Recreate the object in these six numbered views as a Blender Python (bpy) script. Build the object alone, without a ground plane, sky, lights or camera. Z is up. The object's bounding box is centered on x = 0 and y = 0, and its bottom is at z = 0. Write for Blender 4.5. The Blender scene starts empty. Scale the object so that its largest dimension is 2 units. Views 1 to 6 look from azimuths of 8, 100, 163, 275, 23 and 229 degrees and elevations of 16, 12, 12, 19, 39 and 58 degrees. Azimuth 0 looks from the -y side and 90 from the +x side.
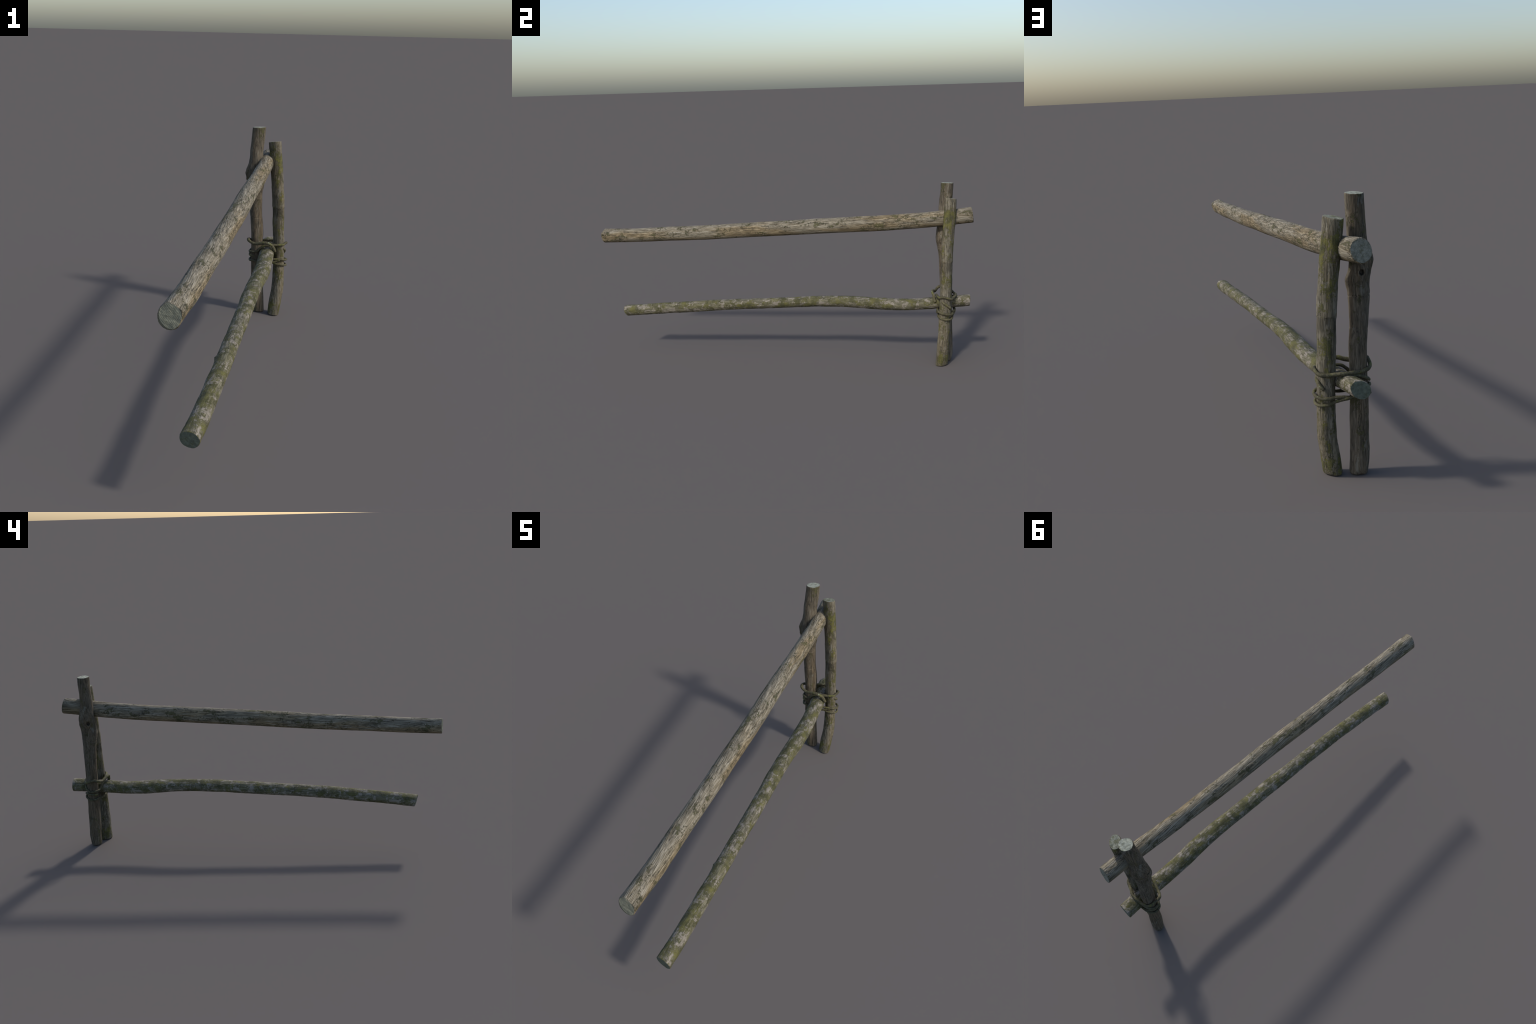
import bpy, math
import numpy as np

# ------------------------------------------------------------------ noise
def _hash(ix, iy, iz, seed):
    h = (ix.astype(np.uint64) * np.uint64(73856093)) ^ (iy.astype(np.uint64) * np.uint64(19349663)) \
        ^ (iz.astype(np.uint64) * np.uint64(83492791)) ^ np.uint64(seed * 2654435761 % (1 << 32))
    h = (h ^ (h >> np.uint64(13))) * np.uint64(1274126177)
    h = (h ^ (h >> np.uint64(16))) & np.uint64(0xFFFF)
    return h.astype(np.float64) / 32767.5 - 1.0

def vnoise(P, seed=1):
    """smooth value noise in [-1,1], P (...,3)"""
    F = np.floor(P); f = P - F; I = (F + 100000).astype(np.int64)
    f = f * f * f * (f * (f * 6 - 15) + 10)
    out = 0
    for dx in (0, 1):
        for dy in (0, 1):
            for dz in (0, 1):
                w = (f[..., 0] if dx else 1 - f[..., 0]) * (f[..., 1] if dy else 1 - f[..., 1]) \
                    * (f[..., 2] if dz else 1 - f[..., 2])
                out = out + w * _hash(I[..., 0] + dx, I[..., 1] + dy, I[..., 2] + dz, seed)
    return out

def fbm(P, seed=1, octaves=4, gain=0.5):
    s = 0; a = 1; n = 0
    for o in range(octaves):
        s = s + a * vnoise(P * 2.03 ** o + 17.3 * o, seed + o); n += a; a *= gain
    return s / n

def sstep(a, b, x):
    t = np.clip((x - a) / (b - a), 0, 1)
    return t * t * (3 - 2 * t)

def spline(kt, K, t):
    m = np.gradient(K, kt, axis=0)
    i = np.clip(np.searchsorted(kt, t) - 1, 0, len(kt) - 2)
    h = (kt[i + 1] - kt[i])[:, None]; s = (t - kt[i])[:, None] / h
    return ((2*s**3 - 3*s**2 + 1) * K[i] + (s**3 - 2*s**2 + s) * h * m[i]
            + (-2*s**3 + 3*s**2) * K[i+1] + (s**3 - s**2) * h * m[i+1])

# ------------------------------------------------------------------ helpers
def make_mesh(name, V, F, mat, parent, smooth=True):
    me = bpy.data.meshes.new(name)
    me.from_pydata([tuple(v) for v in V], [], F)
    me.validate(); me.update()
    me.polygons.foreach_set('use_smooth', [smooth] * len(me.polygons))
    me.materials.append(mat)
    ob = bpy.data.objects.new(name, me)
    bpy.context.scene.collection.objects.link(ob)
    ob.parent = parent
    return ob

def ring_faces(n_rings, seg, flip=False):
    F = []
    for i in range(n_rings - 1):
        a = i * seg; b = a + seg
        for j in range(seg):
            k = (j + 1) % seg
            q = (a + j, a + k, b + k, b + j)
            F.append(q[::-1] if flip else q)
    return F

def cap_mesh(name, rim, seed, mat, parent, outward, relief=0.0010, dish=0.0, saw=None):
    """sawn end: concentric rings from the rim inwards with shallow relief"""
    seg = len(rim); c = rim.mean(0); n = 16
    outward = np.array(outward) / np.linalg.norm(outward)
    V = [rim]; fr = np.linspace(1, 0, n + 1)[1:-1] ** 0.8
    for f in fr:
        P = c + (rim - c) * f
        h = relief * fbm(P * 90, seed, 3) + relief * 0.15 * np.sin(f * 34 + 3 * vnoise(P * 60, seed + 5))
        if saw is not None:
            h = h + 0.0007 * np.sin((P @ np.array(saw)) * 1500 + 1.5 * vnoise(P * 50, seed + 8))
        h = h * sstep(1.0, 0.9, f) - dish * (1 - f * f)
        V.append(P + outward * h[:, None])
    V = np.concatenate(V + [c[None] - outward * dish])
    flip = np.dot(np.cross(rim[1] - rim[0], c - rim[0]), outward) < 0
    F = ring_faces(n, seg, flip)
    last = (n - 1) * seg; ci = len(V) - 1
    for j in range(seg):
        t = (last + j, last + (j + 1) % seg, ci)
        F.append(t[::-1] if flip else t)
    return make_mesh(name, V, F, mat, parent)

def build_log(name, axis, keys, rings, seg, relief, bark, end_mats, plane0, plane1, parent,
              bevel=(0.003, 0.003), seed=1, saws=(None, None), dishes=(0, 0), chips=(0.0015, 0.0015), ragged=(0.001, 0.001), shape=None):
    """A pole: centre line and two half-widths splined along one axis; the ends are sawn
    along tilted planes (slopes given per cross direction)."""
    keys = np.array(keys); kt = keys[:, 0]; o = [i for i in range(3) if i != axis]
    lo, hi = kt[0], kt[-1]
    t = np.linspace(lo, hi, rings)
    d = np.array([0.0005, 0.0015, 0.003, 0.005])          # extra rings near the ends
    t = np.sort(np.concatenate([t, lo + d, hi - d]))
    V = spline(kt, keys[:, 1:], t)
    C = np.zeros((len(t), 3)); C[:, axis] = t; C[:, o[0]] = V[:, 0]; C[:, o[1]] = V[:, 1]
    T = np.gradient(C, t, axis=0); T /= np.linalg.norm(T, axis=1)[:, None]
    e0 = np.zeros(3); e0[o[0]] = 1; e1 = np.zeros(3); e1[o[1]] = 1
    A = e0 - (T @ e0)[:, None] * T; A /= np.linalg.norm(A, axis=1)[:, None]
    B = np.cross(T, A); B *= np.sign(B @ e1)[:, None]
    th = np.linspace(0, 2 * np.pi, seg, endpoint=False)
    ct, st = np.cos(th), np.sin(th)
    a, b, d = V[:, 2, None], V[:, 3, None], V[:, 4, None]
    base = C[:, None] + (a * ct + d * st)[..., None] * A[:, None] + (d * ct + b * st)[..., None] * B[:, None]
    n0, n1 = b * ct - d * st, a * st - d * ct            # normal of the leaning oval
    nl = np.hypot(n0, n1)
    N = (n0 / nl)[..., None] * A[:, None] + (n1 / nl)[..., None] * B[:, None]
    h = relief(base, N, t[:, None] * np.ones(seg), th[None, :] * np.ones((len(t), 1)))
    h = h - h.mean() + 0.0004
    if shape: h = h + shape(t[:, None], th[None, :])
    # bevelled, chipped rims
    for end, bv, ch in ((lo, bevel[0], chips[0]), (hi, bevel[1], chips[1])):
        dist = np.abs(t - end)[:, None]
        chip = ch * np.maximum(0, fbm(base * 70 + 9, seed + 40, 3)) * 2
        w = np.clip(1 - dist / (bv + chip), 0, 1)
        h = h - w ** 2 * (bv * 0.55 + chip)
    P = base + N * h[..., None]
    off = P - C[:, None]
    for end, (s0, s1, flare), rag in ((lo, plane0, ragged[0]), (hi, plane1, ragged[1])):
        w = np.clip(1 - np.abs(t - end) / flare, 0, 1)[:, None]
        P = P.copy()
        P[..., axis] += w * (off @ e0 * s0 + off @ e1 * s1 - off[..., axis] + rag * sstep(0.02, 0.0, np.abs(t - end))[:, None] * fbm(P * 55 + 3, seed + 70, 3))
    flip = np.dot(np.cross(A[0], B[0]), T[0]) < 0
    ob = make_mesh(name, P.reshape(-1, 3), ring_faces(len(t), seg, flip), bark, parent)
    for k, (end, pl, sgn) in enumerate(((0, plane0, -1), (-1, plane1, 1))):
        nrm = np.zeros(3); nrm[axis] = 1; nrm[o[0]] = -pl[0]; nrm[o[1]] = -pl[1]
        cap_mesh('cut_end', P[end], seed + 60 + k, end_mats[k], ob, nrm * sgn, dish=dishes[k], saw=saws[k])
    return ob, P

def blob(P, c, r, amp, stretch=None):
    d = P - np.array(c)
    if stretch is not None: d = d / np.array(stretch)
    return amp * np.exp(-(d ** 2).sum(-1) / r ** 2)

# ------------------------------------------------------------------ materials
class Mat:
    def __init__(self, name, rough=0.85, spec=0.25, spiral=None):
        self.m = bpy.data.materials.new(name); self.m.use_nodes = True
        self.t = self.m.node_tree; self.b = self.t.nodes['Principled BSDF']
        self.b.inputs['Roughness'].default_value = rough
        self.b.inputs['Specular IOR Level'].default_value = spec
        self.co = self.t.nodes.new('ShaderNodeTexCoord').outputs['Object']
        if spiral:
            x = self.t.nodes.new('ShaderNodeMapping'); self.t.links.new(self.co, x.inputs['Vector'])
            x.inputs['Rotation'].default_value = spiral; self.co = x.outputs[0]
    def n(self, kind, **kw):
        x = self.t.nodes.new(kind)
        for k, v in kw.items(): setattr(x, k, v)
        return x
    def link(self, a, b): self.t.links.new(a, b)
    def put(self, sock, v):
        if hasattr(v, 'is_output') or isinstance(v, bpy.types.NodeSocket): self.link(v, sock)
        else: sock.default_value = v
    def map(self, scale, loc=(0, 0, 0), rot=(0, 0, 0)):
        x = self.n('ShaderNodeMapping'); self.link(self.co, x.inputs['Vector'])
        x.inputs['Scale'].default_value = scale; x.inputs['Location'].default_value = loc
        x.inputs['Rotation'].default_value = rot
        return x.outputs[0]
    def noise(self, scale, detail=5, rough=0.55, loc=(0, 0, 0), dist=0.0, rot=(0, 0, 0)):
        if not hasattr(scale, '__len__'): scale = (scale,) * 3
        x = self.n('ShaderNodeTexNoise'); self.link(self.map(scale, loc, rot), x.inputs['Vector'])
        x.inputs['Scale'].default_value = 1; x.inputs['Detail'].default_value = detail
        x.inputs['Roughness'].default_value = rough; x.inputs['Distortion'].default_value = dist
        return x.outputs['Fac']
    def voronoi(self, scale, feature='F1', loc=(0, 0, 0)):
        if not hasattr(scale, '__len__'): scale = (scale,) * 3
        x = self.n('ShaderNodeTexVoronoi', feature=feature); self.link(self.map(scale, loc), x.inputs['Vector'])
        x.inputs['Scale'].default_value = 1
        return x.outputs['Distance']
    def ramp(self, fac, stops, interp='LINEAR'):
        x = self.n('ShaderNodeValToRGB'); self.link(fac, x.inputs[0]); r = x.color_ramp
        r.interpolation = interp
        while len(r.elements) < len(stops): r.elements.new(0.5)
        for e, (p, c) in zip(r.elements, stops):
            e.position = p
            e.color = (c, c, c, 1) if not hasattr(c, '__len__') else (*c, 1)
        return x.outputs['Color']
    def mask(self, fac, a, b):
        x = self.n('ShaderNodeMapRange', interpolation_type='SMOOTHSTEP')
        self.link(fac, x.inputs['Value'])
        x.inputs['From Min'].default_value = a; x.inputs['From Max'].default_value = b
        return x.outputs['Result']
    def math(self, op, a, b=0.0):
        x = self.n('ShaderNodeMath', operation=op); self.put(x.inputs[0], a); self.put(x.inputs[1], b)
        return x.outputs[0]
    def mix(self, fac, a, b, mode='MIX'):
        x = self.n('ShaderNodeMix', data_type='RGBA', blend_type=mode)
        self.put(x.inputs['Factor'], fac)
        A = [i for i in x.inputs if i.name == 'A' and i.type == 'RGBA'][0]
        B = [i for i in x.inputs if i.name == 'B' and i.type == 'RGBA'][0]
        self.put(A, (*a, 1) if isinstance(a, tuple) else a)
        self.put(B, (*b, 1) if isinstance(b, tuple) else b)
        return [q for q in x.outputs if q.type == 'RGBA'][0]
    def dist_to(self, c, scale=(1, 1, 1)):
        d = self.n('ShaderNodeVectorMath', operation='SUBTRACT'); self.link(self.co, d.inputs[0]); d.inputs[1].default_value = c
        q = self.n('ShaderNodeVectorMath', operation='MULTIPLY'); self.link(d.outputs[0], q.inputs[0]); q.inputs[1].default_value = scale
        ln = self.n('ShaderNodeVectorMath', operation='LENGTH'); self.link(q.outputs[0], ln.inputs[0])
        return ln.outputs['Value']
    def axis_coord(self, axis):
        x = self.n('ShaderNodeSeparateXYZ'); self.link(self.co, x.inputs[0]); return x.outputs[axis]
    def finish(self, color, height=None, strength=0.5, dist=0.002):
        self.link(color, self.b.inputs['Base Color'])
        if height is not None:
            x = self.n('ShaderNodeBump'); x.inputs['Strength'].default_value = strength
            x.inputs['Distance'].default_value = dist
            self.link(height, x.inputs['Height']); self.link(x.outputs[0], self.b.inputs['Normal'])
        return self.m

def along(axis, across, al):
    s = [across] * 3; s[axis] = al; return tuple(s)

def bark_material(name, axis, tones, tan, tan_amt, pale, pale_lim, pale_scale, crack, crack_amt, moss_dark,
                  moss_light, moss_lim, loc, fleck=0.5, bump=0.6, spiral=None, band=None, grain_al=11, lean=0.0, spots=(), holes=(),
                  lines=0.35, flank=0.0):
    """weathered pole: fibrous grain, dark checks, warm and pale patches, crusts of moss"""
    m = Mat(name, spiral=spiral)
    broad = m.noise(along(axis, 60, 5), 5, 0.6, loc)
    grain = m.noise(along(axis, 230, grain_al), 4, 0.6, loc, dist=0.2)
    fine = m.noise(along(axis, 480, grain_al * 2.5), 3, 0.6, loc)
    mixg = m.math('ADD', m.math('MULTIPLY', grain, 0.45), m.math('MULTIPLY', fine, 0.35))
    mixg = m.math('ADD', mixg, m.math('MULTIPLY', broad, 0.2))
    col = m.ramp(mixg, [(0.37, tones[0]), (0.455, tones[1]), (0.53, tones[2]), (0.63, tones[3])])
    ln = m.noise(along(axis, 400, grain_al * 1.1), 2, 0.5, loc=(7, 7, 3), dist=0.1)
    dark = m.math('MULTIPLY', m.mask(ln, 0.44, 0.34), lines)
    light = m.math('MULTIPLY', m.mask(ln, 0.57, 0.68), lines)
    col = m.mix(dark, col, (0.42, 0.40, 0.37), 'MULTIPLY')
    col = m.mix(light, col, tones[3])
    wn = m.noise(along(axis, 26, 3.0), 3, 0.5, loc=(4, 1, 7))
    if flank:                                  # rain bleaches the upper side grey, the flanks stay tan
        g = m.n('ShaderNodeNewGeometry'); zz = m.n('ShaderNodeSeparateXYZ'); m.link(g.outputs['Normal'], zz.inputs[0])
        wn = m.math('SUBTRACT', wn, m.math('MULTIPLY', zz.outputs[2], flank))
    warm = m.mask(wn, 0.40, 0.62)
    col = m.mix(m.math('MULTIPLY', warm, tan_amt), col, tan, 'MULTIPLY')
    # pale peeled patches
    pm = m.mask(m.noise(along(axis, *pale_scale), 5, 0.6, loc=(2, 9, 3), dist=0.8), pale_lim[0], pale_lim[1])
    pc = m.mix(m.mask(grain, 0.38, 0.62), tuple(0.66 * c for c in pale), pale)
    col = m.mix(m.math('MULTIPLY', pm, 0.85), col, pc)
    # dark drying checks along the grain
    cn = m.noise(along(axis, 150, 4.5), 2, 0.5, loc=(11, 3, 5), dist=0.1)
    ca = m.math('ABSOLUTE', m.math('SUBTRACT', cn, 0.5))
    ck = m.mask(ca, 0.030, 0.008)
    ck = m.math('MULTIPLY', ck, m.mask(m.noise(along(axis, 40, 14), 3, 0.5, loc=(1, 1, 1)), 0.44, 0.56))
    col = m.mix(m.math('MULTIPLY', ck, crack_amt), col, crack)
    # moss and lichen crusts
    big = m.noise(along(axis, 26, 14), 3, 0.55, loc=(8, 2, 6))
    sm = m.noise(95, 7, 0.75, loc=(5, 5, 1), dist=0.3)
    mm = m.math('ADD', m.math('MULTIPLY', big, 0.5), m.math('MULTIPLY', sm, 0.5))
    if lean:                                   # moss settles rather on the weather side
        g = m.n('ShaderNodeNewGeometry'); zz = m.n('ShaderNodeSeparateXYZ'); m.link(g.outputs['Normal'], zz.inputs[0])
        mm = m.math('ADD', mm, m.math('MULTIPLY', zz.outputs[2], lean))
    for c, r, amt in spots:                    # cushions where damp collects
        mm = m.math('ADD', mm, m.math('MULTIPLY', m.mask(m.dist_to(c), r, r * 0.3), amt))
    moss = m.mask(mm, moss_lim[0], moss_lim[1])
    speck = m.noise(430, 4, 0.75, loc=(3, 3, 3))
    tint = m.math('ADD', m.math('MULTIPLY', speck, 0.6), m.math('MULTIPLY', m.noise(30, 3, 0.5, loc=(9, 9, 2)), 0.4))
    mc = m.mix(m.mask(tint, 0.43, 0.62), moss_dark, moss_light)
    mfac = m.math('MULTIPLY', moss, m.mask(speck, 0.32, 0.52))
    col = m.mix(m.math('MULTIPLY', mfac, 0.9), col, mc)
    # dark crumbs
    dk = m.mask(m.noise(along(axis, 210, 110), 5, 0.75, loc=(7, 4, 4)), 0.58, 0.68)
    col = m.mix(m.math('MULTIPLY', dk, fleck), col, crack)
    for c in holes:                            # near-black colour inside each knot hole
        col = m.mix(m.mask(m.dist_to(c, (1, 1, 0.7)), 0.0095, 0.0055), col, (0.010, 0.009, 0.007))
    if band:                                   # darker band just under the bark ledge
        z = m.math('ADD', m.axis_coord(axis), m.math('MULTIPLY', m.math('SUBTRACT', big, 0.5), 0.05))
        f = m.math('MULTIPLY', m.mask(z, band[0], band[0] + 0.015), m.mask(z, band[1], band[1] - 0.004))
        col = m.mix(m.math('MULTIPLY', f, band[2]), col, (0.45, 0.45, 0.45), 'MULTIPLY')
    h = m.math('ADD', m.math('MULTIPLY', mixg, 1.3), m.math('MULTIPLY', ck, -0.5))
    h = m.math('ADD', h, m.math('MULTIPLY', mfac, 0.25))
    h = m.math('ADD', h, m.math('MULTIPLY', m.math('MULTIPLY', moss, speck), 0.6))
    h = m.math('ADD', h, m.math('MULTIPLY', pm, -0.2))
    return m.finish(col, h, bump, 0.003)

def end_material(name, light, dark, green, loc, green_lim=(0.52, 0.66), rim=None, saw=None):
    """weathered sawn end grain: grey with faint mottling and algae, inside a dark ring of bark"""
    m = Mat(name, 0.9, 0.2)
    a = m.noise(75, 6, 0.65, loc)
    b = m.noise(420, 4, 0.7, loc)
    v = m.math('ADD', m.math('MULTIPLY', a, 0.6), m.math('MULTIPLY', b, 0.4))
    if saw:                                    # teeth marks of the saw, straight across
        w = m.n('ShaderNodeTexWave'); m.link(m.map((1, 1, 1), (0, 0, 0), saw[0]), w.inputs['Vector'])
        w.inputs['Scale'].default_value = saw[1]; w.inputs['Distortion'].default_value = 6.0
        w.inputs['Detail'].default_value = 3; w.inputs['Detail Scale'].default_value = 0.6
        v = m.math('ADD', m.math('MULTIPLY', v, 0.68), m.math('MULTIPLY', m.mask(w.outputs['Fac'], 0.0, 0.5), 0.10))
        v = m.math('ADD', v, 0.10)
    col = m.ramp(v, [(0.36, dark), (0.5, tuple(0.5 * (p + q) for p, q in zip(light, dark))), (0.62, light)])
    g = m.mask(m.noise(60, 5, 0.7, loc=(3, 8, 1)), green_lim[0], green_lim[1])
    col = m.mix(m.math('MULTIPLY', g, 0.75), col, green)
    if rim:                                    # (centre, radius, squash axis)
        r = m.math('ADD', m.dist_to(rim[0], rim[2]), m.math('MULTIPLY', m.math('SUBTRACT', a, 0.5), 0.006))
        col = m.mix(m.math('MULTIPLY', m.mask(r, rim[1] - 0.0035, rim[1] - 0.0015), 0.8), col, (0.055, 0.055, 0.042))
    return m.finish(col, v, 0.7, 0.002)

HOLES = ((-0.055, 0.8965, 0.6965), (-0.1005, 0.8435, 0.7125))
RAIL_TOP = bark_material('weathered_rail_wood', 1,
    [(0.072, 0.063, 0.045), (0.142, 0.125, 0.090), (0.196, 0.175, 0.130), (0.335, 0.310, 0.250)],
    (1.0, 0.86, 0.64), 0.75, (0.30, 0.278, 0.228), (0.60, 0.70), (60, 6), (0.035, 0.032, 0.024), 0.8,
    (0.050, 0.052, 0.024), (0.115, 0.112, 0.045), (0.548, 0.580), (0, 0, 0), fleck=0.25, bump=0.9, grain_al=6, lines=0.65, flank=0.08,
    spiral=(0, 0, math.radians(-4)))
RAIL_LOW = bark_material('mossy_rail_bark', 1,
    [(0.052, 0.049, 0.033), (0.098, 0.092, 0.063), (0.140, 0.130, 0.092), (0.215, 0.20, 0.15)],
    (0.97, 0.98, 0.78), 0.7, (0.270, 0.243, 0.205), (0.520, 0.538), (40, 30), (0.035, 0.033, 0.024), 0.5,
    (0.040, 0.041, 0.017), (0.125, 0.120, 0.032), (0.503, 0.528), (3, 1, 2), fleck=0.35, bump=0.6, lean=0.02)
POST_TALL = bark_material('brown_post_bark', 2,
    [(0.036, 0.031, 0.022), (0.078, 0.066, 0.048), (0.116, 0.098, 0.071), (0.185, 0.162, 0.122)],
    (1.0, 0.85, 0.68), 0.6, (0.17, 0.16, 0.13), (0.60, 0.66), (45, 14), (0.016, 0.015, 0.012), 0.7,
    (0.042, 0.042, 0.018), (0.105, 0.10, 0.034), (0.545, 0.60), (6, 2, 1), fleck=0.45, bump=0.7, holes=HOLES,
    spots=(((-0.05, 0.89, 0.86), 0.06, 0.05), ((-0.04, 0.84, 0.93), 0.05, 0.05)))
POST_SHORT = bark_material('grey_post_bark', 2,
    [(0.038, 0.034, 0.025), (0.088, 0.079, 0.057), (0.140, 0.126, 0.093), (0.24, 0.215, 0.165)],
    (1.0, 0.90, 0.70), 0.5, (0.20, 0.185, 0.145), (0.58, 0.64), (45, 14), (0.020, 0.019, 0.014), 0.7,
    (0.042, 0.044, 0.016), (0.155, 0.148, 0.028), (0.52, 0.575), (2, 6, 8), fleck=0.5, bump=0.7,
    band=(0.50, 0.557, 0.55),
    spots=(((0.056, 0.90, 0.77), 0.08, 0.075), ((0.075, 0.885, 0.67), 0.05, 0.06), ((0.06, 0.86, 0.03), 0.07, 0.05), ((0.09, 0.88, 0.45), 0.06, 0.04)))
MOSSY = (0.11, 0.112, 0.06)
END_PALE = end_material('pale_sawn_end', (0.37, 0.385, 0.315), (0.12, 0.13, 0.105), MOSSY, (0, 0, 0))
END_MOSSY = end_material('mossy_sawn_end', (0.29, 0.30, 0.24), (0.10, 0.105, 0.08), MOSSY, (5, 3, 0), (0.45, 0.58))
END_GREY = end_material('grey_sawn_end', (0.36, 0.35, 0.25), (0.13, 0.13, 0.098), MOSSY, (2, 2, 0), (0.56, 0.7),
    rim=((-0.0169, -0.985, 0.675), 0.0355, (1, 0, 0.93)), saw=((0, math.radians(42), 0), 62))
END_FAR = end_material('mottled_sawn_end', (0.27, 0.275, 0.225), (0.10, 0.105, 0.085), (0.09, 0.09, 0.055), (1, 2, 0), (0.50, 0.64),
    rim=((-0.0143, 0.99, 0.7885), 0.038, (1, 0, 0.97)))
END_DARK = end_material('dark_sawn_end', (0.15, 0.172, 0.132), (0.070, 0.082, 0.064), (0.085, 0.09, 0.048), (4, 1, 0))
def rope_material():
    m = Mat('vine_bark', 0.8, 0.25)
    a = m.noise(90, 5, 0.6); b = m.noise(330, 4, 0.65, loc=(3, 1, 1))
    v = m.math('ADD', m.math('MULTIPLY', a, 0.5), m.math('MULTIPLY', b, 0.5))
    col = m.ramp(v, [(0.36, (0.028, 0.026, 0.016)), (0.5, (0.070, 0.063, 0.036)), (0.63, (0.13, 0.12, 0.07))])
    col = m.mix(m.mask(m.noise(48, 4, 0.6, loc=(6, 2, 2)), 0.54, 0.66), col, (0.10, 0.10, 0.033))
    col = m.mix(m.mask(m.noise(55, 3, 0.5, loc=(1, 7, 2)), 0.66, 0.72), col, (0.17, 0.20, 0.14))
    return m.finish(col, v, 0.5, 0.002)
ROPE = rope_material()
# ------------------------------------------------------------------ the fence
fence = bpy.data.objects.new('wooden_fence', None)
bpy.context.scene.collection.objects.link(fence)
fence.empty_display_size = 0.2
fence.location = (0, 0, 0)
fence['label'] = 'rustic pole fence end, two mossy rails lashed to twin posts'
fence['category'] = 'fence'

# (position along axis, centre, centre, half-width, half-width, lean of the oval section)
UPPER = [(-0.988, -0.0171, 0.6745, 0.0376, 0.0393, 0.0031), (-0.930, -0.0159, 0.6752, 0.0371, 0.0387, 0.0038),
         (-0.800, -0.0142, 0.6777, 0.0363, 0.0382, 0.0033), (-0.600, -0.0142, 0.6872, 0.0344, 0.0388, 0.0022),
         (-0.400, -0.0125, 0.6952, 0.0345, 0.0393, 0.0017), (-0.200, -0.0125, 0.7069, 0.0355, 0.0395, 0.0028),
         (0.000, -0.0100, 0.7183, 0.0366, 0.0397, 0.0023), (0.200, -0.0123, 0.7287, 0.0363, 0.0402, 0.0013),
         (0.400, -0.0109, 0.7398, 0.0360, 0.0404, 0.0012), (0.550, -0.0097, 0.7468, 0.0349, 0.0401, 0.0009),
         (0.700, -0.0095, 0.7577, 0.0347, 0.0399, 0.0010), (0.780, -0.0081, 0.7645, 0.0347, 0.0396, 0.0017),
         (0.860, -0.0087, 0.7732, 0.0352, 0.0395, 0.0018), (0.920, -0.0107, 0.7802, 0.0356, 0.0395, 0.0016),
         (0.992, -0.0144, 0.7888, 0.0360, 0.0398, 0.0012)]
LOWER = [(-0.877, 0.0082, 0.2520, 0.0333, 0.0307, 0.0019), (-0.780, 0.0135, 0.2604, 0.0326, 0.0308, 0.0025),
         (-0.660, 0.0176, 0.2710, 0.0328, 0.0309, 0.0031), (-0.540, 0.0208, 0.2812, 0.0325, 0.0307, 0.0034),
         (-0.400, 0.0227, 0.2926, 0.0325, 0.0303, 0.0032), (-0.250, 0.0225, 0.3025, 0.0331, 0.0298, 0.0035),
         (-0.100, 0.0226, 0.3105, 0.0345, 0.0292, 0.0040), (0.050, 0.0237, 0.3184, 0.0353, 0.0293, 0.0038),
         (0.200, 0.0221, 0.3272, 0.0359, 0.0294, 0.0033), (0.320, 0.0241, 0.3301, 0.0373, 0.0300, 0.0027),
         (0.420, 0.0259, 0.3280, 0.0389, 0.0310, 0.0025), (0.520, 0.0240, 0.3222, 0.0396, 0.0318, 0.0029),
         (0.620, 0.0185, 0.3169, 0.0388, 0.0317, 0.0034), (0.720, 0.0136, 0.3189, 0.0376, 0.0312, 0.0032),
         (0.800, 0.0105, 0.3249, 0.0364, 0.0312, 0.0030), (0.880, 0.0040, 0.3318, 0.0355, 0.0314, 0.0032),
         (0.988, -0.0039, 0.3403, 0.0345, 0.0317, 0.0038)]
TALL = [(0.000, -0.0352, 0.8806, 0.0298, 0.0272, -0.0018), (0.060, -0.0398, 0.8808, 0.0316, 0.0294, -0.0018),
        (0.120, -0.0419, 0.8777, 0.0311, 0.0300, -0.0011), (0.200, -0.0430, 0.8752, 0.0299, 0.0294, -0.0023),
        (0.300, -0.0472, 0.8715, 0.0293, 0.0289, -0.0009), (0.380, -0.0470, 0.8692, 0.0293, 0.0311, -0.0002),
        (0.460, -0.0494, 0.8670, 0.0303, 0.0321, 0.0005), (0.520, -0.0541, 0.8641, 0.0298, 0.0317, -0.0006),
        (0.570, -0.0576, 0.8619, 0.0315, 0.0336, -0.0006), (0.620, -0.0597, 0.8568, 0.0355, 0.0374, -0.0011),
        (0.660, -0.0591, 0.8538, 0.0374, 0.0407, 0.0006), (0.700, -0.0638, 0.8583, 0.0378, 0.0413, 0.0015),
        (0.740, -0.0675, 0.8597, 0.0378, 0.0389, -0.0000), (0.790, -0.0591, 0.8568, 0.0328, 0.0350, 0.0007),
        (0.850, -0.0555, 0.8574, 0.0316, 0.0320, 0.0013), (0.900, -0.0507, 0.8614, 0.0315, 0.0311, 0.0016),
        (0.949, -0.0475, 0.8634, 0.0307, 0.0312, 0.0009)]
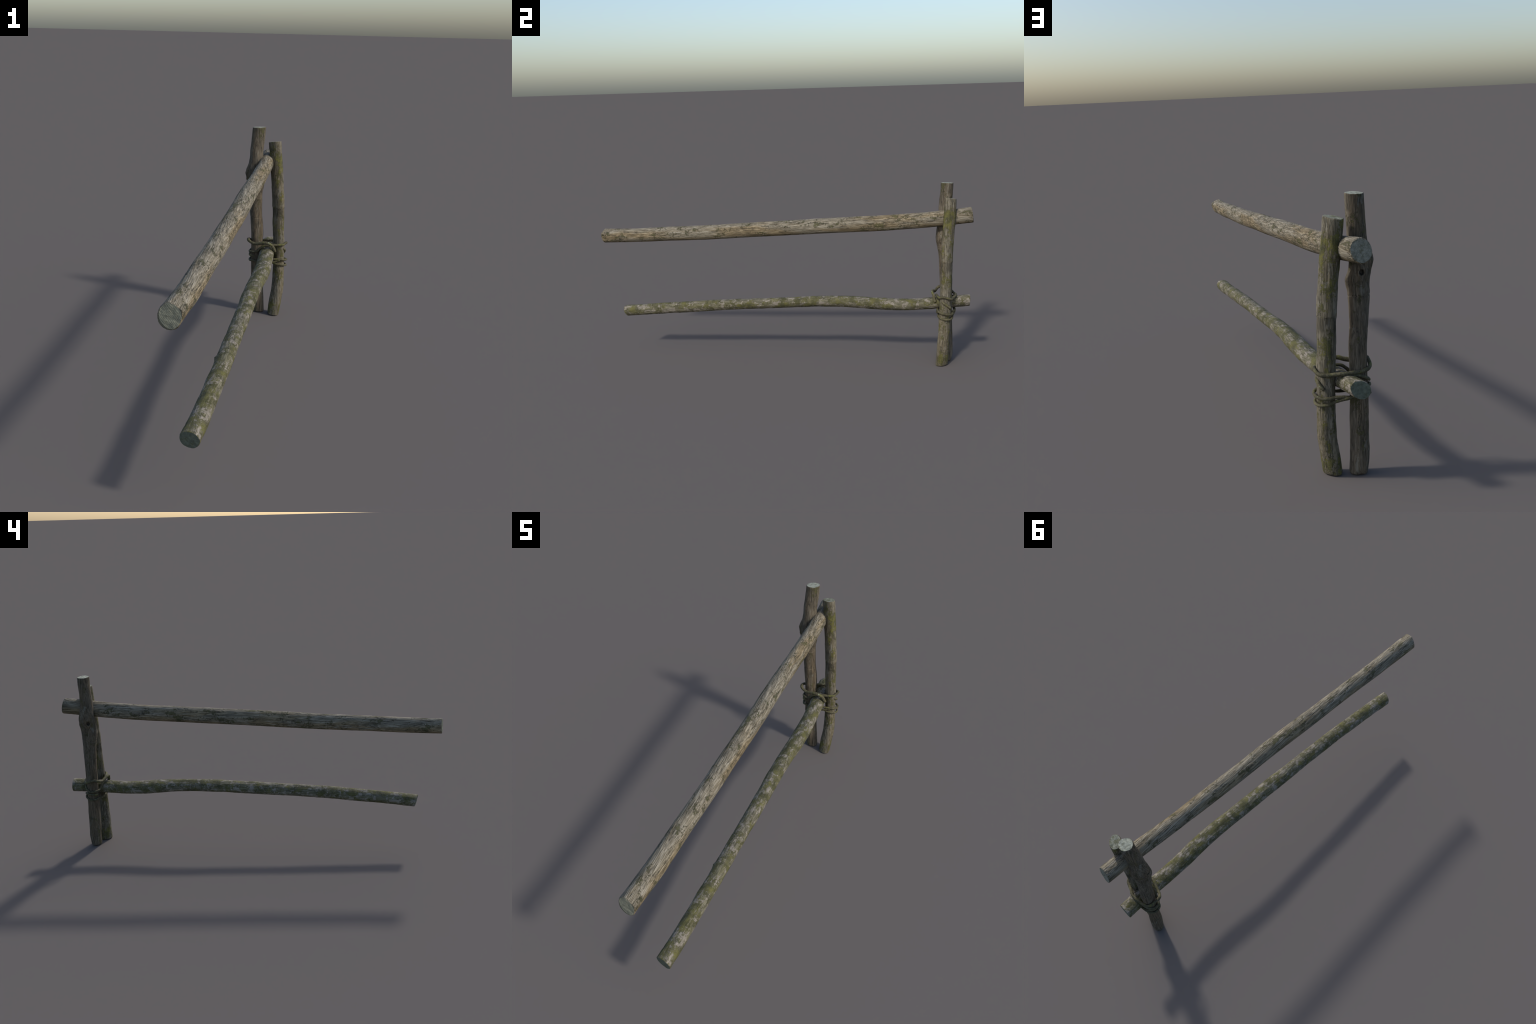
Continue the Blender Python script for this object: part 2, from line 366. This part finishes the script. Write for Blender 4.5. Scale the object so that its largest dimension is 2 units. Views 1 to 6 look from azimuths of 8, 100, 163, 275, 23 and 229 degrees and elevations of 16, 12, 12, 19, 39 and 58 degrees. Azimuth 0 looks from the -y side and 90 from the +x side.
SHORT = [(0.000, 0.0465, 0.8498, 0.0308, 0.0319, -0.0045), (0.060, 0.0541, 0.8526, 0.0311, 0.0318, -0.0035),
         (0.120, 0.0638, 0.8542, 0.0306, 0.0314, -0.0029), (0.200, 0.0668, 0.8583, 0.0296, 0.0307, -0.0034),
         (0.280, 0.0660, 0.8594, 0.0285, 0.0306, -0.0036), (0.360, 0.0641, 0.8607, 0.0290, 0.0302, -0.0038),
         (0.440, 0.0609, 0.8615, 0.0292, 0.0294, -0.0037), (0.520, 0.0584, 0.8635, 0.0290, 0.0284, -0.0038),
         (0.600, 0.0546, 0.8652, 0.0291, 0.0277, -0.0039), (0.680, 0.0481, 0.8671, 0.0297, 0.0286, -0.0034),
         (0.760, 0.0412, 0.8715, 0.0299, 0.0287, -0.0036), (0.820, 0.0351, 0.8745, 0.0297, 0.0278, -0.0037),
         (0.880, 0.0294, 0.8768, 0.0297, 0.0271, -0.0039)]

def grain(P, axis, across, al, seed, octv=4):
    S = np.full(3, across, float); S[axis] = al
    return fbm(P * S, seed, octv)

def relief_upper(P, N, t, th):
    h = 0.0013 * grain(P, 1, 26, 4, 3, 3)                       # lumps
    g = grain(P, 1, 150, 7, 11, 3)
    top = sstep(-0.7, 0.4, N[..., 2])
    h += (0.0004 + 0.0004 * top) * g                            # fibrous ridges
    r = np.abs(grain(P, 1, 75, 4.5, 23, 2))
    h -= 0.0013 * sstep(0.07, 0.0, r)                           # drying checks
    pl = grain(P, 1, 40, 14, 31, 4)
    h += 0.0007 * sstep(0.08, 0.16, pl) * (0.4 + 0.6 * top)     # flakes of old bark
    # hewn flat at the free end, upper sunny corner
    w = sstep(-0.82, -0.95, t)
    a = np.cos(th - math.radians(62))
    h -= w * 0.006 * sstep(0.80, 1.0, a)
    h -= w * 0.002 * sstep(0.8, 1.0, np.cos(th - math.radians(-20)))
    return h

def lobe(th, deg, width):
    d = np.degrees(np.angle(np.exp(1j * (th - math.radians(deg)))))
    return np.exp(-(d / width) ** 2)

def shape_upper(t, th):
    """the free half is hewn: fuller on the sunny flank, flat on the shady underside"""
    h = 0.0022 * sstep(0.35, 0.0, t) * sstep(-1.0, -0.8, t) * lobe(th, -25, 38)
    h = h - 0.0030 * sstep(0.40, 0.15, t) * sstep(-0.7, -0.45, t) * lobe(th, 207, 32)
    return h + 0.0015 * sstep(0.5, 0.2, t) * sstep(-0.7, -0.45, t) * lobe(th, 27, 30)

def relief_lower(P, N, t, th):
    h = 0.0021 * grain(P, 1, 24, 9, 5, 3)
    h += 0.0004 * grain(P, 1, 130, 12, 13, 3)
    pl = grain(P, 1, 45, 16, 37, 4)
    h += 0.0009 * sstep(0.0, 0.10, pl)
    h += blob(P, (-0.008, -0.405, 0.299), 0.012, 0.004)          # snapped twig base
    h += blob(P, (-0.012, -0.56, 0.29), 0.03, 0.0015)
    return h

def relief_tall(P, N, t, th):
    h = 0.0024 * grain(P, 2, 30, 14, 7, 3)
    h += 0.0004 * grain(P, 2, 140, 10, 17, 3)
    knots = sstep(0.58, 0.64, t) * sstep(0.80, 0.74, t)
    h += knots * 0.0022 * grain(P, 2, 60, 36, 41, 3)
    h += blob(P, (-0.030, 0.823, 0.652), 0.020, 0.005)           # side branch scars
    h += blob(P, (-0.103, 0.853, 0.732), 0.022, 0.0028)
    h -= 0.0016 * np.exp(-((t - 0.612 - 0.003 * np.sin(3 * th)) / 0.0022) ** 2)   # bark ring
    h -= 0.0010 * np.exp(-((t - 0.506 - 0.003 * np.sin(2 * th)) / 0.0025) ** 2)
    for k in HOLES:                                              # rotted knots
        d = np.sqrt((((P - np.array(k)) / np.array([1, 1, 1.45])) ** 2).sum(-1))
        h += 0.0028 * np.exp(-((d - 0.0115) / 0.0045) ** 2) - 0.013 * sstep(0.0085, 0.0035, d)
    h += blob(P, (-0.097, 0.8835, 0.735), 0.020, 0.0022) + blob(P, (-0.076, 0.818, 0.655), 0.018, 0.004)
    h += blob(P, (-0.021, 0.853, 0.668), 0.016, 0.004) - blob(P, (-0.024, 0.855, 0.70), 0.014, 0.0025)
    h -= blob(P, (-0.098, 0.85, 0.762), 0.016, 0.003)
    h -= blob(P, (-0.0295, 0.910, 0.0), 0.016, 0.006)            # chipped foot
    return h

def relief_short(P, N, t, th):
    h = 0.0020 * grain(P, 2, 30, 13, 9, 3)
    h += 0.0004 * grain(P, 2, 130, 10, 19, 3)
    edge = 0.557 + 0.006 * np.sin(th * 2 + 0.6) + 0.003 * np.sin(th * 5)
    h += -0.0006 + 0.0016 * sstep(-0.0015, 0.0015, t - edge)      # bark ends in a ledge
    pl = grain(P, 2, 45, 22, 43, 4)
    h += 0.0007 * sstep(0.05, 0.14, pl)
    h += blob(P, (0.085, 0.845, 0.60), 0.02, 0.0015)
    return h

SEG = 144
build_log('rail', 1, UPPER, 560, SEG, relief_upper, RAIL_TOP, (END_GREY, END_FAR), (-0.26, 0.05, 0.12),
          (-0.05, -0.15, 0.12), fence, bevel=(0.004, 0.004), seed=1, chips=(0.0022, 0.0018), shape=shape_upper)
low_rail, _ = build_log('rail', 1, LOWER, 480, SEG, relief_lower, RAIL_LOW, (END_DARK, END_DARK), (-0.30, -0.19, 0.12),
          (0.0, 0.0, 0.1), fence, bevel=(0.002, 0.002), seed=2, chips=(0.0008, 0.001))
build_log('post', 2, TALL, 520, 176, relief_tall, POST_TALL, (END_PALE, END_PALE), (0, 0, 0.1), (0.04, -0.03, 0.1), fence,
          bevel=(0.006, 0.003), seed=3, chips=(0.004, 0.002), ragged=(0.0, 0.0018), dishes=(0.002, 0))
build_log('post', 2, SHORT, 360, SEG, relief_short, POST_SHORT, (END_MOSSY, END_MOSSY), (0, 0, 0.1), (0.13, -0.12, 0.1), fence,
          bevel=(0.005, 0.0025), seed=4, chips=(0.002, 0.0015), ragged=(0.0, 0.0018), dishes=(0.002, 0))

def tube(name, pts, radius, mat, parent, seg=16, seed=1, step=0.0022, lump=0.10):
    """pliant vine strand swept through way-points"""
    pts = np.array(pts, float)
    radius = np.array(radius) * 1.1
    rr = np.array(radius) if radius.ndim else np.full(len(pts), radius)
    s = np.concatenate([[0], np.cumsum(np.linalg.norm(np.diff(pts, axis=0), axis=1))])
    u = np.linspace(0, s[-1], max(8, int(s[-1] / step)))
    Q = spline(s, np.c_[pts, rr], u); C = Q[:, :3]; r = Q[:, 3]
    T = np.gradient(C, u, axis=0); T /= np.linalg.norm(T, axis=1)[:, None]
    A = np.zeros_like(C); v = np.cross(T[0], [0, 0, 1.0])
    if np.linalg.norm(v) < 1e-3: v = np.cross(T[0], [1.0, 0, 0])
    for i in range(len(C)):
        v = v - (v @ T[i]) * T[i]; v /= np.linalg.norm(v); A[i] = v
    B = np.cross(T, A)
    r = r * (1 + 0.12 * vnoise(np.c_[u * 45, u * 0, u * 0 + seed], seed))
    end = np.minimum(u, u[-1] - u); r = r * (0.82 + 0.18 * sstep(0, 0.0025, end))
    th = np.linspace(0, 2 * np.pi, seg, endpoint=False)
    P = C[:, None] + r[:, None, None] * (np.cos(th)[None, :, None] * A[:, None] + np.sin(th)[None, :, None] * B[:, None])
    Nn = (P - C[:, None]) / r[:, None, None]
    P = P + Nn * (r[:, None] * lump * fbm(P * np.array([160, 160, 160]), seed + 3, 3))[..., None]
    V = np.concatenate([P.reshape(-1, 3), C[:1], C[-1:]]); n = len(C)
    F = ring_faces(n, seg); a = n * seg
    for j in range(seg):
        F.append((a, (j + 1) % seg, j)); F.append((a + 1, (n - 1) * seg + j, (n - 1) * seg + (j + 1) % seg))
    return make_mesh(name, V, F, mat, parent)

# upper lashing: starts at a cut tip beside the short post, over the rail, round the tall post,
# back over the rail, round the short post and down across the tall post again
tube('binding_vine', [
    (.0530, .8100, .3420), (.0460, .8040, .3600), (.0390, .8015, .3730), (.0200, .7960, .3865), (.0000, .7990, .3880),
    (-.0240, .8070, .3810), (-.0500, .8150, .3770), (-.0700, .8220, .3810), (-.0840, .8330, .3880), (-.0880, .8460, .3905),
    (-.0865, .8620, .3880), (-.0840, .8800, .3800), (-.0700, .8990, .3720), (-.0500, .9060, .3690), (-.0200, .9120, .3700), (.0060, .9160, .3720),
    (.0300, .9130, .3725), (.0500, .9030, .3700), (.0700, .8970, .3680), (.0880, .8900, .3685), (.1000, .8780, .3730),
    (.1030, .8610, .3800), (.0990, .8430, .3800), (.0900, .8300, .3760), (.0720, .8240, .3740), (.0500, .8200, .3740),
    (.0300, .8180, .3730), (.0120, .8160, .3690), (-.0080, .8180, .3650), (-.0240, .8230, .3530), (-.0450, .8300, .3330),
    (-.0600, .8340, .3280), (-.0740, .8450, .3260), (-.0820, .8620, .3235), (-.0800, .8800, .3260), (-.0700, .8960, .3350),
    (-.0500, .9050, .3480), (-.0250, .9120, .3590), (.0000, .9120, .3640)],
    [.0066]*4 + [.0070]*6 + [.0066]*2 + [.0060]*6 + [.0056]*12 + [.0052]*9, ROPE, fence, seed=5)
# tail that shows slantwise on the sunny face of the short post
tube('binding_vine', [(.0790, .8440, .3600), (.0870, .8450, .3520), (.0930, .8520, .3470), (.0940, .8650, .3380), (.0910, .8790, .3270), (.0820, .8880, .3160)],
     .0066, ROPE, fence, seed=6)
# lower lashing under the rail
tube('binding_vine', [
    (.0250, .8230, .2990), (.0450, .8230, .2990), (.0640, .8230, .3000), (.0850, .8270, .2990), (.1000, .8380, .2960), (.1050, .8560, .2930),
    (.1010, .8760, .2895), (.0900, .8900, .2880), (.0720, .8960, .2870), (.0500, .8990, .2895), (.0210, .9060, .2890),
    (-.0080, .9100, .2870), (-.0350, .9100, .2880), (-.0560, .9060, .2900), (-.0730, .8970, .2870), (-.0820, .8800, .2800), (-.0810, .8620, .2780), (-.0740, .8460, .2800),
    (-.0550, .8370, .2820), (-.0300, .8280, .2770), (.0050, .8230, .2770), (.0300, .8220, .2800), (.0480, .8230, .2850), (.0640, .8240, .2920), (.0760, .8250, .2960)],
    .0050, ROPE, fence, seed=7)
tube('binding_vine', [
    (.0400, .8330, .2780), (.0560, .8265, .2745), (.0770, .8265, .2715), (.0930, .8340, .2680), (.1020, .8490, .2650), (.1020, .8680, .2630),
    (.0930, .8860, .2630), (.0760, .8940, .2650), (.0510, .8990, .2740), (.0290, .9060, .2810), (.0050, .9130, .2860),
    (-.0200, .9130, .2920), (-.0450, .9080, .3030), (-.0640, .9020, .3130), (-.0780, .8880, .3130), (-.0820, .8700, .3090), (-.0790, .8520, .3070), (-.0660, .8430, .3050), (-.0500, .8460, .3030)],
    .0048, ROPE, fence, seed=8)
# snapped twig on the low rail
tube('twig_stub', [(-.0020, -.400, .2990), (-.0090, -.404, .3000), (-.0125, -.4065, .3000)], [.0050, .0040, .0028], RAIL_LOW, low_rail, seed=9)
